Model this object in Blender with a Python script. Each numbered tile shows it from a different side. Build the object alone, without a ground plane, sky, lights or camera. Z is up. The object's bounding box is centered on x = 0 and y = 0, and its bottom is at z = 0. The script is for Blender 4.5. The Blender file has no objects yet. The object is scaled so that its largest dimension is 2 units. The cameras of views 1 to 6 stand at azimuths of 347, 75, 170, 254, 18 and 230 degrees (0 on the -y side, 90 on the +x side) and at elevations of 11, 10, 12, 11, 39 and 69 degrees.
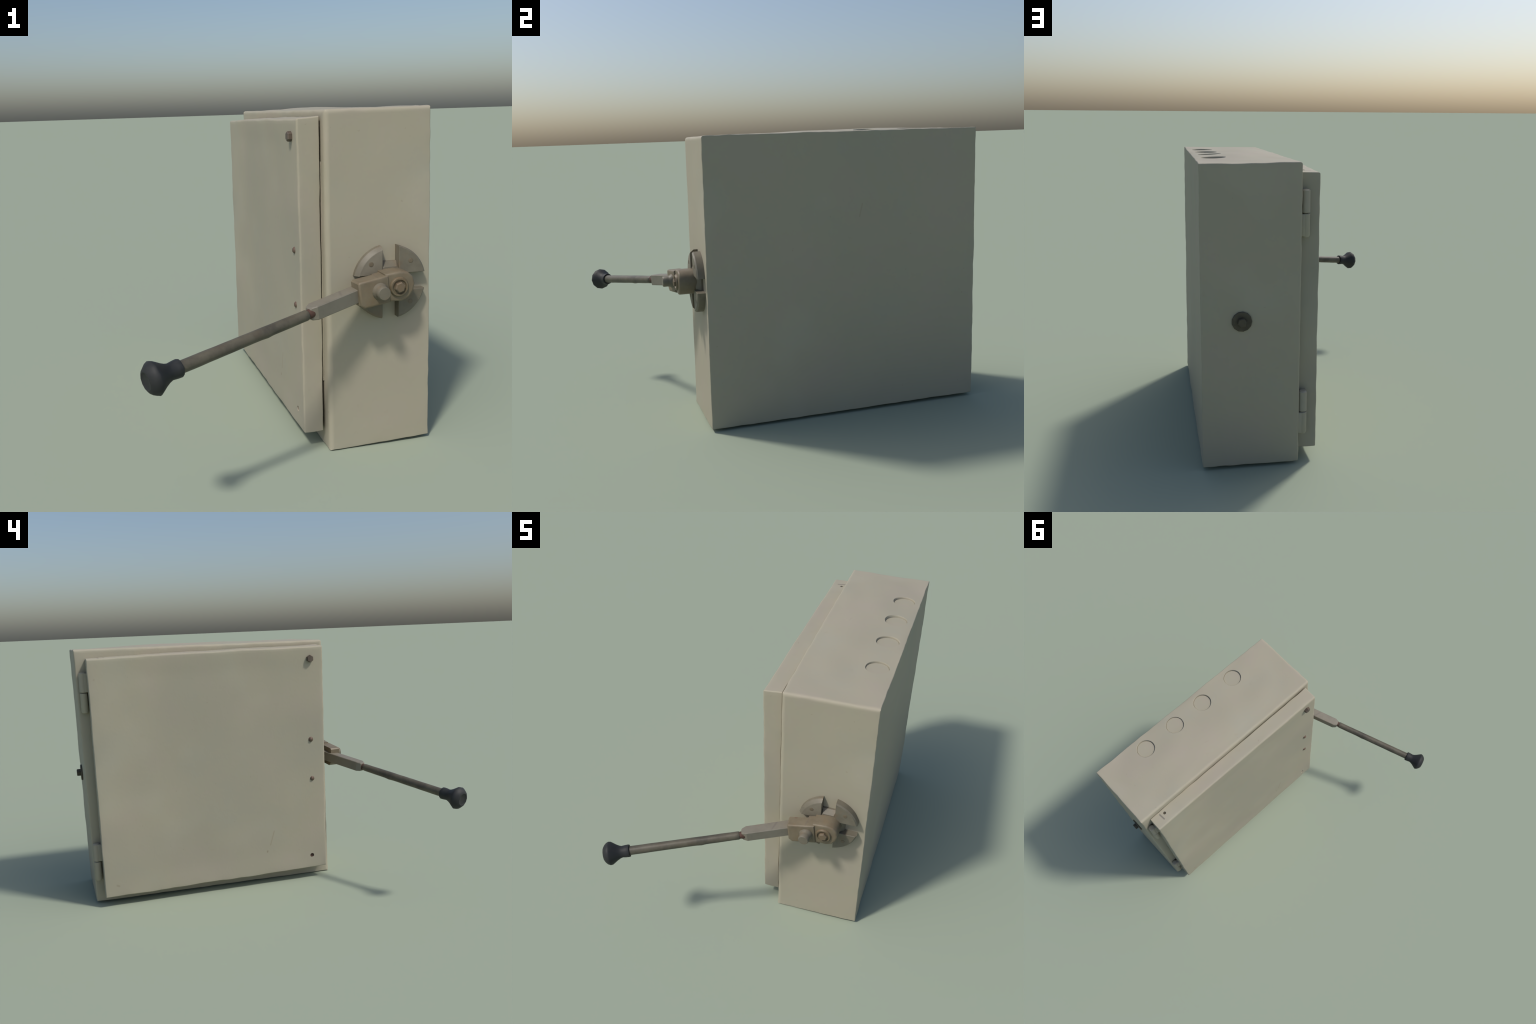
import bpy, bmesh, math
from mathutils import Vector, Matrix, noise

# ------------------------------------------------------------------ helpers
def clamp(v, a=0.0, b=1.0):
    return max(a, min(b, v))

def smooth(a, b, v):
    t = clamp((v - a) / (b - a))
    return t * t * (3 - 2 * t)

def gauss(p, c, s):
    return math.exp(-sum(((a - b) / w) ** 2 for a, b, w in zip(p, c, s)))

def link(obj, parent=None):
    bpy.context.scene.collection.objects.link(obj)
    if parent is not None:
        obj.parent = parent
    return obj

def finish(bm, name, mat, parent, sharp=35.0):
    """bmesh -> object, smooth shaded with sharp edges above an angle"""
    bmesh.ops.recalc_face_normals(bm, faces=bm.faces)
    for f in bm.faces:
        f.smooth = True
    lim = math.radians(sharp)
    for e in bm.edges:
        if len(e.link_faces) == 2 and e.calc_face_angle(0) > lim:
            e.smooth = False
    me = bpy.data.meshes.new(name)
    bm.to_mesh(me)
    bm.free()
    me.materials.append(mat)
    return link(bpy.data.objects.new(name, me), parent)

def apply_modifiers(obj):
    bpy.context.view_layer.update()
    dg = bpy.context.evaluated_depsgraph_get()
    me = bpy.data.meshes.new_from_object(obj.evaluated_get(dg))
    obj.modifiers.clear()
    obj.data = me

def weighted_normals(obj):
    m = obj.modifiers.new('weighted', 'WEIGHTED_NORMAL')
    m.keep_sharp = True
    m.weight = 80
    apply_modifiers(obj)

def mark_sharp(obj, deg):
    bm = bmesh.new()
    bm.from_mesh(obj.data)
    for f in bm.faces:
        f.smooth = True
    for e in bm.edges:
        e.smooth = not (len(e.link_faces) == 2 and e.calc_face_angle(0) > math.radians(deg))
    bm.to_mesh(obj.data)
    bm.free()

def frame(origin, axis, up=(0, 0, 1)):
    """matrix whose local z runs along axis, local y close to up"""
    z = Vector(axis).normalized()
    x = Vector(up).cross(z).normalized()
    y = z.cross(x)
    m = Matrix((x, y, z)).transposed().to_4x4()
    m.translation = Vector(origin)
    return m

def lathe(profile, mat4, seg, name, mat, parent, sharp=35.0, squash=None, phase=0.0):
    """profile: (radius, distance along axis) pairs; closed at both ends"""
    bm = bmesh.new()
    rings = []
    for r, h in profile:
        ring = []
        for i in range(seg):
            a = 2 * math.pi * i / seg + phase
            p = Vector((r * math.cos(a), r * math.sin(a), h))
            if squash:
                p = squash(p)
            ring.append(bm.verts.new(mat4 @ p))
        rings.append(ring)
    for a, b in zip(rings, rings[1:]):
        for i in range(seg):
            bm.faces.new((a[i], a[(i + 1) % seg], b[(i + 1) % seg], b[i]))
    bm.faces.new(rings[0])
    bm.faces.new(rings[-1])
    return finish(bm, name, mat, parent, sharp)

def prism(outline, mat4, h0, h1, bevel, name, mat, parent, seg=2, sharp=35.0, only_front=True):
    """extruded 2D outline between local heights h0 and h1, front edges bevelled"""
    bm = bmesh.new()
    lo = [bm.verts.new((x, y, h0)) for x, y in outline]
    hi = [bm.verts.new((x, y, h1)) for x, y in outline]
    n = len(outline)
    bm.faces.new(lo)
    bm.faces.new(hi)
    for i in range(n):
        bm.faces.new((lo[i], lo[(i + 1) % n], hi[(i + 1) % n], hi[i]))
    bmesh.ops.recalc_face_normals(bm, faces=bm.faces)
    if bevel > 0:
        his = set(hi)
        if only_front:
            es = [e for e in bm.edges if e.verts[0] in his and e.verts[1] in his]
        else:
            es = [e for e in bm.edges if e.calc_face_angle(0) > 0.5]
        bmesh.ops.bevel(bm, geom=es, offset=bevel, segments=seg, profile=0.6, affect='EDGES')
    bmesh.ops.transform(bm, matrix=mat4, verts=bm.verts)
    return finish(bm, name, mat, parent, sharp)

# sheet-metal box: unit cube with bevelled edges, cut into a grid, then bent
def sheet_box(corners, widths, cell, deform):
    """corners[(sx,sy,sz)] = Vector; widths(edge_axis, s1, s2) = bevel width"""
    lo = [min(c[i] for c in corners.values()) for i in range(3)]
    hi = [max(c[i] for c in corners.values()) for i in range(3)]
    bm = bmesh.new()
    bmesh.ops.create_cube(bm, size=1.0)
    for v in bm.verts:
        v.co = Vector([hi[i] if v.co[i] > 0 else lo[i] for i in range(3)])
    lay = bm.edges.layers.float.new('bevel_weight_edge')
    mid = [(a + b) / 2 for a, b in zip(lo, hi)]
    wmax = 0.02
    for e in bm.edges:
        c = (e.verts[0].co + e.verts[1].co) / 2
        s = tuple(0 if abs(c[i] - mid[i]) < 1e-4 else (1 if c[i] > mid[i] else -1) for i in range(3))
        e[lay] = widths(s) / wmax
    me = bpy.data.meshes.new('tmp')
    bm.to_mesh(me)
    bm.free()
    ob = link(bpy.data.objects.new('tmp', me))
    md = ob.modifiers.new('bevel', 'BEVEL')
    md.width = wmax
    md.segments = 3
    md.limit_method = 'WEIGHT'
    apply_modifiers(ob)
    bm = bmesh.new()
    bm.from_mesh(ob.data)
    bpy.data.objects.remove(ob)
    for ax in range(3):
        n = max(2, int(round((hi[ax] - lo[ax]) / cell)))
        for k in range(1, n):
            co = [0, 0, 0]; no = [0, 0, 0]
            co[ax] = lo[ax] + (hi[ax] - lo[ax]) * k / n
            no[ax] = 1
            bmesh.ops.bisect_plane(bm, geom=bm.verts[:] + bm.edges[:] + bm.faces[:],
                                   dist=1e-5, plane_co=co, plane_no=no)
    for v in bm.verts:
        t = [(v.co[i] - lo[i]) / (hi[i] - lo[i]) for i in range(3)]
        p = Vector((0, 0, 0))
        for s, c in corners.items():
            w = 1.0
            for i in range(3):
                w *= t[i] if s[i] > 0 else 1 - t[i]
            p += c * w
        v.co = p + deform(p, t)
    return bm

def wobble(p, amp, freq, seed):
    q = p * freq + Vector((seed * 7.13, seed * 3.71, seed * 5.37))
    return noise.noise_vector(q) * amp

# ------------------------------------------------------------------ materials
class Nodes:
    def __init__(self, name, rough, metallic=0.0, spec=0.3):
        self.mat = bpy.data.materials.new(name)
        self.mat.use_nodes = True
        self.t = self.mat.node_tree
        self.bsdf = self.t.nodes['Principled BSDF']
        self.bsdf.inputs['Roughness'].default_value = rough
        self.bsdf.inputs['Metallic'].default_value = metallic
        self.bsdf.inputs['Specular IOR Level'].default_value = spec
        self.co = self.new('ShaderNodeTexCoord').outputs['Object']
    def new(self, kind, **kw):
        n = self.t.nodes.new(kind)
        for k, v in kw.items():
            setattr(n, k, v)
        return n
    def wire(self, a, b):
        self.t.links.new(a, b)
    def noise(self, scale, detail=3, rough=0.55, offset=(0, 0, 0), stretch=(1, 1, 1)):
        m = self.new('ShaderNodeMapping')
        m.inputs['Location'].default_value = offset
        m.inputs['Scale'].default_value = stretch
        self.wire(self.co, m.inputs['Vector'])
        n = self.new('ShaderNodeTexNoise')
        n.inputs['Scale'].default_value = scale
        n.inputs['Detail'].default_value = detail
        n.inputs['Roughness'].default_value = rough
        self.wire(m.outputs['Vector'], n.inputs['Vector'])
        return n.outputs['Fac']
    def ramp(self, fac, stops):
        r = self.new('ShaderNodeValToRGB')
        el = r.color_ramp.elements
        while len(el) < len(stops):
            el.new(0.5)
        for e, (pos, col) in zip(el, stops):
            e.position = pos
            e.color = (*col, 1) if len(col) == 3 else col
        self.wire(fac, r.inputs['Fac'])
        return r.outputs['Color']
    def mask(self, fac, lo, hi):
        m = self.new('ShaderNodeMapRange', interpolation_type='SMOOTHSTEP')
        m.inputs['From Min'].default_value = lo
        m.inputs['From Max'].default_value = hi
        self.wire(fac, m.inputs['Value'])
        return m.outputs['Result']
    def math(self, op, a, b):
        m = self.new('ShaderNodeMath', operation=op)
        for i, s in enumerate((a, b)):
            if isinstance(s, (int, float)):
                m.inputs[i].default_value = s
            else:
                self.wire(s, m.inputs[i])
        return m.outputs[0]
    def mix(self, fac, a, b):
        m = self.new('ShaderNodeMix', data_type='RGBA')
        for s, sock in ((fac, m.inputs[0]), (a, m.inputs[6]), (b, m.inputs[7])):
            if isinstance(s, tuple):
                sock.default_value = (*s, 1)
            elif isinstance(s, (int, float)):
                sock.default_value = s
            else:
                self.wire(s, sock)
        return m.outputs[2]
    def segment(self, a, b, width, soft):
        """mask that is 1 along the line from a to b (object space)"""
        a = Vector(a); b = Vector(b)
        d = (b - a)
        L = d.length
        d.normalize()
        sub = self.new('ShaderNodeVectorMath', operation='SUBTRACT')
        self.wire(self.co, sub.inputs[0])
        sub.inputs[1].default_value = a
        dot = self.new('ShaderNodeVectorMath', operation='DOT_PRODUCT')
        self.wire(sub.outputs[0], dot.inputs[0])
        dot.inputs[1].default_value = d
        t = self.math('MINIMUM', self.math('MAXIMUM', dot.outputs['Value'], 0.0), L)
        sc = self.new('ShaderNodeVectorMath', operation='SCALE')
        sc.inputs[0].default_value = d
        self.wire(t, sc.inputs['Scale'])
        dd = self.new('ShaderNodeVectorMath', operation='DISTANCE')
        self.wire(sub.outputs[0], dd.inputs[0])
        self.wire(sc.outputs[0], dd.inputs[1])
        return self.mask(dd.outputs['Value'], width + soft, width)
    def bump(self, height, strength, dist):
        b = self.new('ShaderNodeBump')
        b.inputs['Strength'].default_value = strength
        b.inputs['Distance'].default_value = dist
        self.wire(height, b.inputs['Height'])
        self.wire(b.outputs['Normal'], self.bsdf.inputs['Normal'])
    def done(self, col):
        self.wire(col, self.bsdf.inputs['Base Color'])
        return self.mat

PAINT_A = (0.372, 0.341, 0.256)   # warm
PAINT_B = (0.360, 0.339, 0.262)   # greenish
PAINT_C = (0.378, 0.336, 0.264)   # pinkish

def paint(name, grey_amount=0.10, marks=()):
    n = Nodes(name, 0.62, spec=0.25)
    big = n.noise(3.2, 3, 0.6)
    col = n.ramp(big, [(0.30, PAINT_B), (0.48, PAINT_A), (0.70, PAINT_C)])
    pale = n.mask(n.noise(2.1, 2, 0.5, (3.1, 1.7, 0.4)), 0.56, 0.72)
    col = n.mix(n.math('MULTIPLY', pale, 0.35), col, (0.405, 0.380, 0.300))
    grey = n.mask(n.noise(1.3, 2, 0.45, (5.3, 0.2, 1.9)), 0.36, 0.62)
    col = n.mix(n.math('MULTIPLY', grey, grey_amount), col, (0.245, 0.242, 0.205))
    dust = n.mask(n.noise(16, 5, 0.65, (8.1, 2.2, 5.5)), 0.60, 0.78)
    col = n.mix(n.math('MULTIPLY', dust, 0.12), col, (0.30, 0.25, 0.17))
    speck = n.mask(n.noise(42, 2, 0.5, (1.1, 4.2, 9.5)), 0.74, 0.80)
    col = n.mix(n.math('MULTIPLY', speck, 0.22), col, (0.22, 0.17, 0.12))
    for a, b, w, s, strength, c in marks:
        col = n.mix(n.math('MULTIPLY', n.segment(a, b, w, s), strength), col, c)
    n.bump(n.noise(60, 3, 0.6), 0.10, 0.004)
    return n.done(col)

cabinet_paint = paint('cabinet_paint', 0.06, [
    ((0.632, 0.331, 1.093), (0.632, 0.315, 1.030), 0.001, 0.005, 0.22, (0.22, 0.17, 0.11)),
    ((0.30, 0.30, 1.474), (0.305, 0.325, 1.474), 0.001, 0.009, 0.30, (0.24, 0.18, 0.14)),
])
door_paint = paint('door_paint', 0.26, [
    ((0.079, -0.108, 0.330), (0.079, -0.082, 0.246), 0.0006, 0.005, 0.34, (0.22, 0.17, 0.11)),
    ((0.079, -0.063, 0.210), (0.079, -0.061, 0.204), 0.002, 0.004, 0.55, (0.20, 0.15, 0.10)),
    ((0.146, 0.849, 1.412), (0.106, 0.8455, 1.412), 0.002, 0.005, 0.70, (0.13, 0.115, 0.105)),
    ((0.074, 0.845, 0.125), (0.074, 0.835, 0.120), 0.002, 0.007, 0.35, (0.20, 0.17, 0.12)),
    ((0.10, -0.436, 0.27), (0.10, -0.436, 0.268), 0.002, 0.005, 0.35, (0.24, 0.16, 0.10)),
])

def worn_metal(name, base, dark, rust, rust_lo, rust_hi, seed, stretch=(1, 1, 1), marks=(), rough=0.5):
    n = Nodes(name, rough, 0.0, 0.4)
    col = n.ramp(n.noise(14, 5, 0.65, (seed, 2 * seed, 0), stretch), [(0.30, dark), (0.62, base)])
    r = n.mask(n.noise(9, 4, 0.6, (seed * 3, 1, seed)), rust_lo, rust_hi)
    col = n.mix(n.math('MULTIPLY', r, 0.7), col, rust)
    for a, b, w, s, strength, c in marks:
        col = n.mix(n.math('MULTIPLY', n.segment(a, b, w, s), strength), col, c)
    n.bump(n.noise(70, 4, 0.6, (seed, 0, 0)), 0.15, 0.004)
    return n.done(col)

RED = (0.115, 0.050, 0.036)
plate_metal = worn_metal('plate_metal', (0.172, 0.155, 0.115), (0.138, 0.123, 0.090), (0.175, 0.130, 0.082), 0.52, 0.70, 1.3)
block_metal = worn_metal('block_metal', (0.188, 0.156, 0.104), (0.145, 0.118, 0.077), (0.185, 0.132, 0.076), 0.46, 0.66, 2.1,
                         marks=[((0.285, -0.56, 0.768), (0.287, -0.56, 0.768), 0.003, 0.010, 0.55, RED),
                                ((0.345, -0.625, 0.782), (0.352, -0.53, 0.784), 0.001, 0.005, 0.35, (0.13, 0.10, 0.09))])
nut_metal = worn_metal('nut_metal', (0.160, 0.133, 0.084), (0.122, 0.096, 0.058), (0.15, 0.106, 0.060), 0.42, 0.62, 3.7)
dot_metal = worn_metal('dot_metal', (0.150, 0.122, 0.082), (0.115, 0.092, 0.062), (0.17, 0.115, 0.065), 0.45, 0.65, 3.1)
bar_metal = worn_metal('bar_metal', (0.200, 0.182, 0.142), (0.170, 0.153, 0.118), (0.20, 0.162, 0.118), 0.55, 0.75, 4.2,
                       marks=[((0.175, -0.66, 0.735), (0.190, -0.58, 0.730), 0.002, 0.006, 0.45, (0.12, 0.10, 0.09))])
shaft_metal = worn_metal('shaft_metal', (0.112, 0.100, 0.071), (0.062, 0.055, 0.042), (0.085, 0.068, 0.046), 0.55, 0.75, 5.6)
rust_red = worn_metal('rust_red', (0.085, 0.042, 0.030), (0.055, 0.030, 0.022), (0.12, 0.06, 0.038), 0.5, 0.7, 6.1, rough=0.75)
bolt_metal = worn_metal('bolt_metal', (0.125, 0.098, 0.075), (0.085, 0.065, 0.050), (0.16, 0.10, 0.065), 0.52, 0.70, 7.4)
rivet_metal = worn_metal('rivet_metal', (0.125, 0.090, 0.066), (0.085, 0.058, 0.043), (0.13, 0.065, 0.045), 0.48, 0.66, 8.8)
axle_metal = worn_metal('axle_metal', (0.085, 0.072, 0.048), (0.060, 0.050, 0.034), (0.10, 0.08, 0.05), 0.5, 0.7, 9.9)
def rubber_material():
    n = Nodes('black_rubber', 0.6, 0, 0.3)
    col = n.ramp(n.noise(11, 4, 0.6), [(0.35, (0.019, 0.021, 0.022)), (0.70, (0.033, 0.034, 0.034))])
    n.bump(n.noise(50, 3), 0.12, 0.004)
    return n.done(col)
rubber = rubber_material()
def gasket_material():
    n = Nodes('gasket', 0.85)
    return n.done(n.ramp(n.noise(12, 3), [(0.3, (0.030, 0.027, 0.020)), (0.7, (0.060, 0.052, 0.038))]))
gasket_mat = gasket_material()

# ------------------------------------------------------------------ root
root = bpy.data.objects.new('switch_box', None)
root.empty_display_size = 0.2
link(root)
root['label'] = 'beige steel switch box with door, side lever and black knob'
root['category'] = 'switch box'

# ------------------------------------------------------------------ cabinet
V = Vector
cab_corners = {
    (1, -1, 1): V((0.632, -0.475, 1.458)), (-1, -1, 1): V((0.168, -0.480, 1.453)),
    (1, 1, 1): V((0.6315, 0.972, 1.456)), (-1, 1, 1): V((0.165, 0.972, 1.461)),
    (-1, -1, -1): V((0.175, -0.494, -0.001)), (1, -1, -1): V((0.639, -0.492, 0.011)),
    (1, 1, -1): V((0.6315, 0.966, 0.015)), (-1, 1, -1): V((0.169, 0.960, 0.012)),
}
def cab_widths(s):
    if s == (0, -1, 1): return 0.014      # front / top fold
    if s == (-1, -1, 0): return 0.017     # front / door side
    if s == (-1, 0, 1): return 0.013
    if s == (0, 1, 1): return 0.006
    if s == (-1, 1, 0): return 0.008
    return 0.004
def crown(x, y):
    c = 0.0105 * gauss((x, y), (0.38, 0.36), (0.17, 0.40))
    c += 0.004 * gauss((x, y), (0.33, 0.05), (0.12, 0.22))
    c += 0.0045 * noise.noise(V((x * 7, y * 5, 3.3)))
    e = smooth(0.17, 0.25, x) * (1 - smooth(0.60, 0.635, x)) * smooth(-0.475, -0.30, y) * (1 - smooth(0.80, 0.97, y))
    return c * e
def cab_deform(p, t):
    d = V((0, 0, 0))
    e = [min(v, 1 - v) for v in t]
    # slow waviness of the sheet plus nervous little nicks on the folds
    d += wobble(p, 0.0022, 4.5, 1)
    on_edge = sum(1 for i, ln in enumerate((0.46, 1.45, 1.45)) if e[i] * ln < 0.012) >= 2
    if on_edge:
        d += wobble(p, 0.0022, 19, 2)
    if t[2] > 0.985:
        d.z += crown(p.x, p.y)
    # the +x panel bellies inward a little, the front swells at its foot
    if t[0] > 0.98:
        d.x -= 0.001 * math.sin(math.pi * t[1]) * math.sin(math.pi * t[2])
    if t[1] < 0.01:
        d.y += 0.004 * math.sin(math.pi * t[0]) * math.sin(math.pi * t[2])
    if t[2] < 0.02:
        d.z = max(d.z, -0.001) if p.z < 0.004 else d.z
    return d
bm = sheet_box(cab_corners, cab_widths, 0.022, cab_deform)
zmin = min(v.co.z for v in bm.verts)
for v in bm.verts:
    if v.co.z < 0.3:
        v.co.z -= zmin * (1 - v.co.z / 0.3)
cabinet = finish(bm, 'cabinet', cabinet_paint, root, 50)

# knock-outs: shallow round recesses pressed into the top
HOLES = [(0.543, -0.119), (0.541, 0.150), (0.540, 0.388), (0.540, 0.634)]
def cutter(profile, mat4, seg):
    o = lathe(profile, mat4, seg, 'tmp_cutter', cabinet_paint, None, 60)
    o.hide_render = True
    return o
def cut(target, tools):
    for t in tools:
        m = target.modifiers.new('cut', 'BOOLEAN')
        m.operation = 'DIFFERENCE'
        m.object = t
        m.solver = 'EXACT'
    apply_modifiers(target)
    for t in tools:
        bpy.data.objects.remove(t)
def top_z(x, y):
    return 1.4575 + crown(x, y)
RIM, DEPTH = 0.0585, 0.0145
tools = []
for i, (x, y) in enumerate(HOLES):
    z = top_z(x, y)
    tools.append(cutter([(RIM, -DEPTH), (RIM, -0.0035), (RIM + 0.0035, 0.0012), (RIM + 0.0045, 0.03)], Matrix.Translation((x, y, z)), 48))
cut(cabinet, tools)
mark_sharp(cabinet, 48)
weighted_normals(cabinet)
first = None
for i, (x, y) in enumerate(HOLES):
    z = top_z(x, y)
    if first is None:
        first = lathe([(RIM - 0.0015, 0.0), (RIM - 0.0015, 0.0055), (RIM - 0.003, 0.0062), (0.004, 0.0062)],
                      Matrix(), 48, 'knockout', cabinet_paint, cabinet, 12)
        o = first
    else:
        o = first.copy()
        link(o)
        o.parent = cabinet
    o.location = (x, y, z - DEPTH - 0.001)

# ------------------------------------------------------------------ door
door_corners = {
    (-1, -1, 1): V((0.064, -0.442, 1.421)), (1, -1, 1): V((0.160, -0.440, 1.427)),
    (-1, 1, 1): V((0.071, 0.913, 1.409)), (1, 1, 1): V((0.164, 0.913, 1.412)),
    (-1, -1, -1): V((0.077, -0.441, 0.070)), (1, -1, -1): V((0.163, -0.442, 0.071)),
    (-1, 1, -1): V((0.074, 0.914, 0.057)), (1, 1, -1): V((0.164, 0.914, 0.060)),
}
def door_widths(s):
    if s in ((-1, -1, 0),): return 0.009
    if s in ((-1, 0, 1),): return 0.011
    if s in ((0, -1, 1),): return 0.006
    if s[0] == -1: return 0.006
    return 0.003
def door_deform(p, t):
    d = wobble(p, 0.0020, 4.2, 5)
    e = [min(v, 1 - v) for v in t]
    if sum(1 for i, ln in enumerate((0.09, 1.35, 1.35)) if e[i] * ln < 0.010) >= 2:
        d += wobble(p, 0.0022, 15, 6)
    if t[0] < 0.06:      # outer panel: flat rim, centre pressed in a touch, slack waves
        rim = smooth(0.0, 0.16, e[1]) * smooth(0.0, 0.10, e[2])
        d.x += rim * (0.0045 + 0.004 * noise.noise(V((p.y * 2.6, p.z * 2.2, 7.7))))
    if t[2] > 0.98:
        d.z += 0.004 * math.sin(math.pi * t[1])
    if t[2] < 0.02:      # lower edge rolled unevenly
        d.z += 0.005 * noise.noise(V((p.y * 6, 0.3, 2.2)))
    return d
bm = sheet_box(door_corners, door_widths, 0.024, door_deform)
door = finish(bm, 'door', door_paint, root, 50)
HOLE = (0.0775, -0.348, 0.148)
cut(door, [cutter([(0.0125, -0.012), (0.0125, 0.03)], frame(HOLE, (-1, 0, 0)), 20),
           cutter([(0.0095, -0.010), (0.0095, 0.03)], Matrix.Translation((0.1345, 0.819, 1.412)), 16)])
mark_sharp(door, 48)
weighted_normals(door)
lathe([(0.0123, -0.0115), (0.0123, -0.0042), (0.003, -0.0060)], frame(HOLE, (-1, 0, 0)), 16, 'screw_hole_plug', rust_red, door)
lathe([(0.0092, -0.0098), (0.0092, -0.0035), (0.003, -0.0030)], Matrix.Translation((0.1345, 0.819, 1.412)), 16, 'screw_hole_plug', axle_metal, door)

# hex bolt and two domed rivets along the free edge
bolt = lathe([(0.0215, -0.010), (0.0215, 0.019), (0.0185, 0.0245), (0.004, 0.0245)],
             frame((0.0715, -0.359, 1.349), (-1, 0, 0)), 6, 'bolt', bolt_metal, door, 25, phase=math.pi / 2)
rivet_profile = [(0.0165, -0.010), (0.0165, 0.001), (0.0140, 0.003), (0.0130, 0.006), (0.0085, 0.0105), (0.0025, 0.0120)]
rivet = lathe(rivet_profile, Matrix(), 14, 'rivet', rivet_metal, door, 50)
rivet.matrix_local = frame((0.0745, -0.357, 0.871), (-1, 0, 0))
r2 = rivet.copy(); link(r2); r2.parent = door
r2.matrix_local = frame((0.0770, -0.360, 0.632), (-1, 0, 0))

# gasket that fills the gap between door and cabinet, set back from the edge
def box(lo, hi, bevel, name, mat, parent, seg=2):
    bm = bmesh.new()
    bmesh.ops.create_cube(bm, size=1.0)
    for v in bm.verts:
        v.co = V([hi[i] if v.co[i] > 0 else lo[i] for i in range(3)])
    if bevel:
        bmesh.ops.bevel(bm, geom=bm.edges[:], offset=bevel, segments=seg, profile=0.5, affect='EDGES')
    return finish(bm, name, mat, parent, 40)
box((0.150, -0.405, 0.10), (0.185, 0.885, 1.375), 0.002, 'gasket', gasket_mat, cabinet)

# folded flange of the cabinet: closes the gap except near the corners
box((0.1672, -0.434, 0.30), (0.186, 0.60, 1.245), 0.002, 'flange', cabinet_paint, cabinet)
box((0.1672, -0.250, 0.30), (0.186, 0.885, 1.404), 0.002, 'flange', cabinet_paint, cabinet)

# ------------------------------------------------------------------ hinges
def hinge(ztop, zmid, zbot, x, y):
    m = Matrix.Translation((x, y, 0))
    up = lathe([(0.016, zmid + 0.0012), (0.0205, zmid + 0.004), (0.0205, ztop - 0.006), (0.015, ztop), (0.004, ztop + 0.001)],
               m, 18, 'hinge', door_paint, root, 40)
    low = lathe([(0.008, zbot - 0.002), (0.0155, zbot), (0.0200, zbot + 0.008), (0.0200, zmid - 0.004), (0.016, zmid - 0.0012)],
                m, 18, 'hinge_knuckle', door_paint, up, 40)
    # upper leaf folds back onto the door, lower leaf onto the cabinet
    box((x - 0.0195, y - 0.040, zmid + 0.003), (x + 0.010, y - 0.004, ztop - 0.004), 0.003, 'hinge_leaf', door_paint, up)
    box((x - 0.008, y - 0.010, zbot + 0.004), (x + 0.034, y + 0.0185, zmid - 0.003), 0.004, 'hinge_leaf', cabinet_paint, up)
    lathe([(0.012, zmid - 0.006), (0.012, zmid + 0.006)], m, 14, 'hinge_pin', gasket_mat, up)
hinge(1.336, 1.226, 1.116, 0.143, 0.936)
hinge(0.367, 0.262, 0.150, 0.147, 0.940)

# ------------------------------------------------------------------ mounting disc (cross-slotted)
CX, CZ = 0.441, 0.735
# local x -> world x, local y -> world z, local z -> -y; origin on the hub axis
FM = Matrix(((1, 0, 0, CX), (0, 0, -1, 0), (0, 1, 0, CZ), (0, 0, 0, 1)))
disc = lathe([(0.094, 0.468), (0.094, 0.492), (0.072, 0.516), (0.03, 0.520)], FM, 8, 'mounting_disc', plate_metal, root, 30, phase=math.pi / 8)
R, SLOT = 0.159, 0.036
def sector_outline(sx, sz, r, inset):
    lo = SLOT + inset
    a0 = math.asin(lo / r)
    a1 = math.pi / 2 - a0
    pts = [(lo, lo)]
    for k in range(15):
        a = a0 + (a1 - a0) * k / 14
        pts.append((r * math.cos(a), r * math.sin(a)))
    return [(x * sx, z * sz) for x, z in pts]
def sector(sx, sz, front, arc_in, arc_drop):
    """quarter plate: straight walls, chamfered round rim, eased slot edges"""
    bm = bmesh.new()
    levels = [(0.470, R, 0.0), (front - arc_drop, R, 0.0), (front - 0.002, R - arc_in * 0.8, 0.0), (front, R - arc_in, 0.002)]
    rings = [[bm.verts.new(FM @ V((x, z, h))) for x, z in sector_outline(sx, sz, r, ins)] for h, r, ins in levels]
    n = len(rings[0])
    for a, b in zip(rings, rings[1:]):
        for i in range(n):
            bm.faces.new((a[i], a[(i + 1) % n], b[(i + 1) % n], b[i]))
    bm.faces.new(rings[0]); bm.faces.new(rings[-1])
    finish(bm, 'disc_sector', plate_metal, disc, 32)
for sx, sz, fr, ai, ad in ((-1, 1, 0.521, 0.017, 0.020), (1, 1, 0.523, 0.006, 0.007), (1, -1, 0.523, 0.007, 0.008), (-1, -1, 0.521, 0.008, 0.010)):
    sector(sx, sz, fr, ai, ad)
dot = None
for sx, sz in ((-1, 1), (1, 1), (1, -1), (-1, -1)):
    y = 0.521 if sx < 0 else 0.523
    if dot is None:
        dot = lathe([(0.0105, -0.006), (0.0105, 0.0008), (0.007, 0.0018), (0.002, 0.0012)], Matrix(), 14, 'rivet', dot_metal, disc, 45)
        o = dot
    else:
        o = dot.copy(); link(o); o.parent = disc
    o.matrix_local = frame((CX + 0.088 * sx, -y, CZ + 0.088 * sz - (0.004 if sx < 0 else 0)), (0, -1, 0))

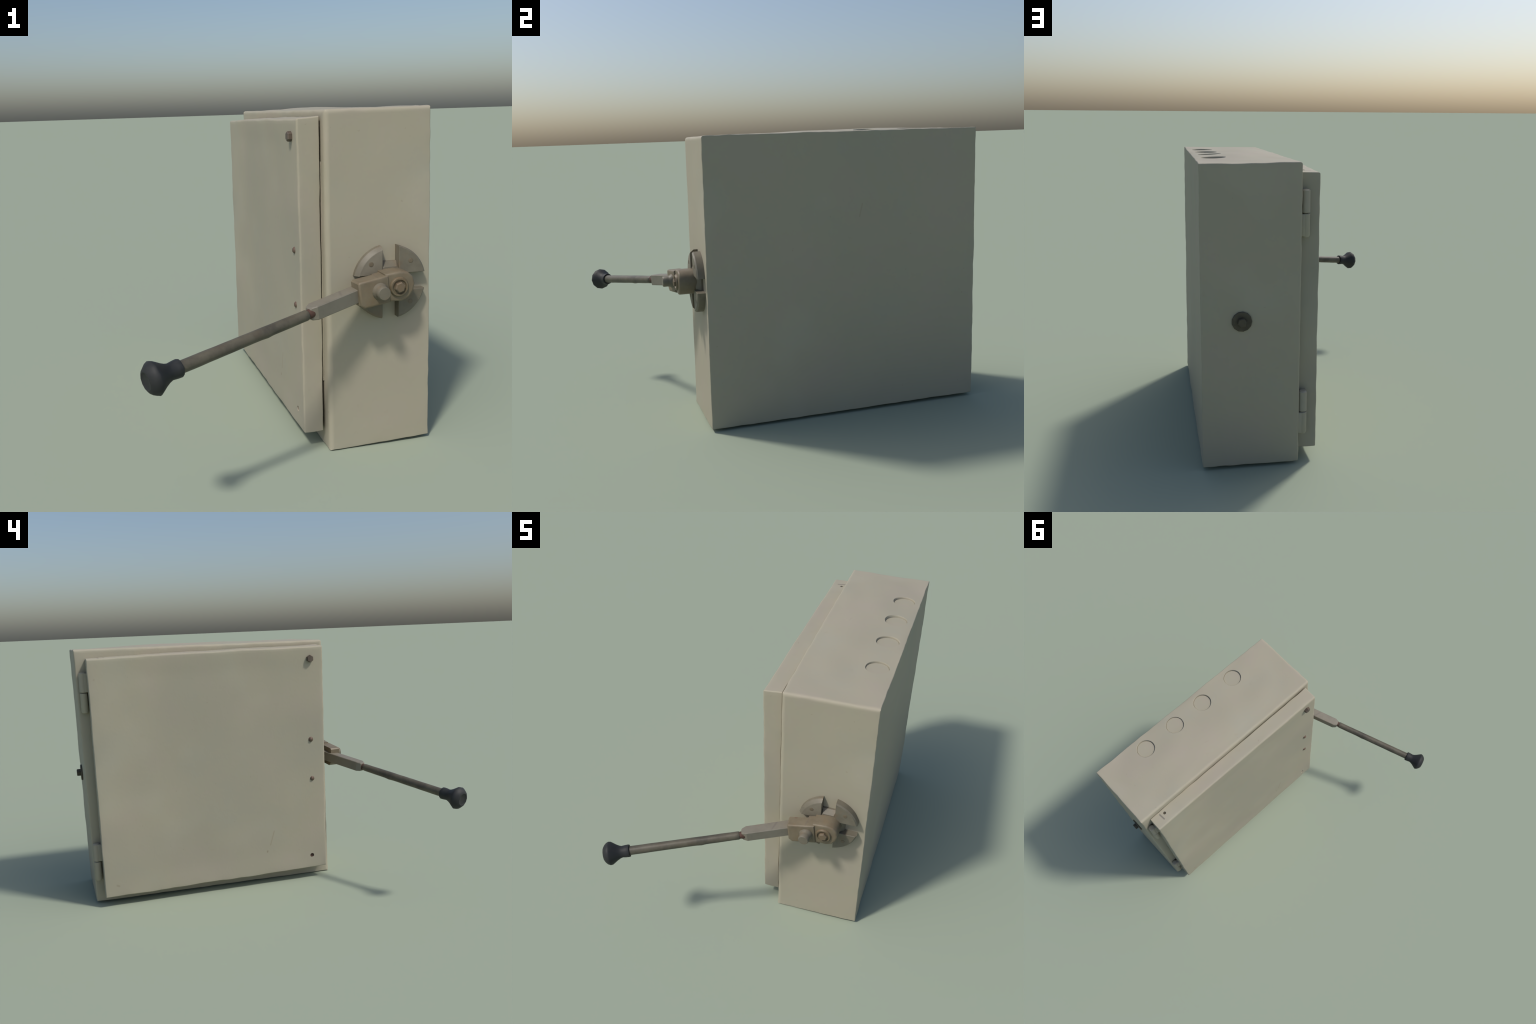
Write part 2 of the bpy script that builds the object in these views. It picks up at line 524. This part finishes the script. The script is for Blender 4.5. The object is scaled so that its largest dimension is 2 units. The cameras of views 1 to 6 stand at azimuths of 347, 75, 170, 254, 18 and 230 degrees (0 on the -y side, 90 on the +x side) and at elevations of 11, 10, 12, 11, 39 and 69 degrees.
# ------------------------------------------------------------------ clevis block and hub
AX = V((0.915, 0.382, 0.130)).normalized()          # lever axis, knob -> hub
S0 = V((-0.505, -0.902, 0.6040))                      # where the shaft enters the knob
hub_shape = [(-0.056, -0.056), (0.010, -0.063), (0.042, -0.053), (0.064, -0.027), (0.073, 0.004),
             (0.066, 0.034), (0.045, 0.055), (0.012, 0.062), (-0.056, 0.060)]
hub = prism(hub_shape, FM @ Matrix.Rotation(math.radians(4), 4, 'Z'), 0.510, 0.599, 0.010, 'hub', block_metal, root, 3, 42)
# clevis block and the web joining it to the hub
tilt = math.radians(6.5)
yaw = math.radians(7.0)
Mb = Matrix.Translation((0.325, -0.572, 0.722)) @ Matrix.Rotation(yaw, 4, 'Z') @ Matrix.Rotation(-tilt, 4, 'Y')
def block_outline(w, h):
    c = 0.017
    return [(-w + c, -h), (w, -h), (w, h), (-w + c * 0.4, h), (-w, h - c * 0.4), (-w, -h + c)]
Mlocal = Mb @ Matrix(((1, 0, 0, 0), (0, 0, -1, 0), (0, 1, 0, 0), (0, 0, 0, 1)))
prism(block_outline(0.069, 0.0565), Mlocal, -0.022, 0.044, 0.010, 'clevis_block', block_metal, hub, 3, 40)
prism([(-0.03, -0.056), (0.055, -0.058), (0.055, 0.058), (-0.03, 0.056)], Mlocal @ Matrix.Translation((0.062, 0.0, 0)), -0.036, 0.024, 0.008, 'clevis_web', block_metal, hub, 3, 40)
# pin with a flared root
lathe([(0.035, 0.600), (0.035, 0.618), (0.0295, 0.625), (0.0275, 0.636), (0.0275, 0.657), (0.0245, 0.6615), (0.006, 0.6625)],
      FM @ Matrix.Translation((0.353 - CX, 0.727 - CZ, 0)), 20, 'pin', plate_metal, hub, 40)
# washer ring and hexagonal nut
lathe([(0.041, 0.590), (0.041, 0.604), (0.037, 0.609), (0.031, 0.609), (0.028, 0.603), (0.01, 0.603)], FM, 22, 'washer', nut_metal, hub, 50)
lathe([(0.0225, 0.598), (0.0225, 0.615), (0.0185, 0.6185), (0.004, 0.6185)], FM, 6, 'nut', dot_metal, hub, 25, phase=0.3)

# ------------------------------------------------------------------ lever: square bar, neck, round shaft, knob
LM = frame(S0, AX)            # local z along the lever from knob end to hub
L_SHAFT = 0.583
def shaft_bumps(p):
    k = 1 + 0.03 * noise.noise(V((p.z * 18, math.atan2(p.y, p.x), 0.7)))
    if p.y < 0:
        k += 0.10 * gauss((p.z,), (0.375,), (0.016,))
    return V((p.x * k, p.y * k, p.z))
prof = [(0.015, -0.010), (0.0195, -0.004), (0.0235, 0.004)]
N = 40
for i in range(N + 1):
    z = 0.012 + (L_SHAFT - 0.024) * i / N
    prof.append((0.0232 - 0.0018 * i / N, z))
prof += [(0.0185, L_SHAFT - 0.006), (0.015, L_SHAFT - 0.004)]
lever = lathe(prof, LM, 16, 'lever', shaft_metal, root, 50, squash=shaft_bumps)
lathe([(0.0175, L_SHAFT - 0.010), (0.0185, L_SHAFT), (0.0200, L_SHAFT + 0.006), (0.0195, L_SHAFT + 0.02)], LM, 16, 'neck_ring', rust_red, lever, 50)
# square bar with chamfered nose
bm = bmesh.new()
def ring(h, w, v, c):
    pts = [(-w + c, -v), (w - c, -v), (w, -v + c), (w, v - c), (w - c, v), (-w + c, v), (-w, v - c), (-w, -v + c)]
    return [bm.verts.new(LM @ V((x + 0.005, y, h))) for x, y in pts]
L0 = L_SHAFT + 0.005
rs = [ring(L0, 0.0150, 0.0205, 0.004), ring(L0 + 0.005, 0.0190, 0.0260, 0.004), ring(L0 + 0.026, 0.0290, 0.0280, 0.003), ring(L0 + 0.41, 0.0295, 0.0280, 0.0025)]
for a, b in zip(rs, rs[1:]):
    for i in range(8):
        bm.faces.new((a[i], a[(i + 1) % 8], b[(i + 1) % 8], b[i]))
bm.faces.new(rs[0]); bm.faces.new(rs[-1])
finish(bm, 'lever_bar', bar_metal, lever, 20)
# knob: collar, waist, flare, rounded crown with dished end
KM = frame(S0, -AX)
lathe([(0.020, -0.003), (0.0320, -0.003), (0.0335, 0.001), (0.0328, 0.017), (0.0305, 0.037), (0.0345, 0.050), (0.0430, 0.066),
       (0.0545, 0.083), (0.0615, 0.094), (0.0625, 0.100), (0.0570, 0.112), (0.0470, 0.123), (0.0375, 0.1295),
       (0.0335, 0.1300), (0.0290, 0.1265), (0.008, 0.1255)], KM, 12, 'knob', rubber, lever, 40)

# ------------------------------------------------------------------ axle end on the far side
BM = frame((0.443, 0.966, 0.733), (0, 1, 0))
axle = lathe([(0.0475, -0.006), (0.0475, 0.009), (0.0445, 0.0115), (0.01, 0.0115)], BM, 13, 'axle_washer', axle_metal, root, 35)
lathe([(0.0225, 0.008), (0.0225, 0.030), (0.0195, 0.034), (0.004, 0.034)], BM, 6, 'axle_bolt', axle_metal, axle, 25, phase=0.25)

for o in list(bpy.data.objects):
    if o.name.startswith('tmp'):
        bpy.data.objects.remove(o)
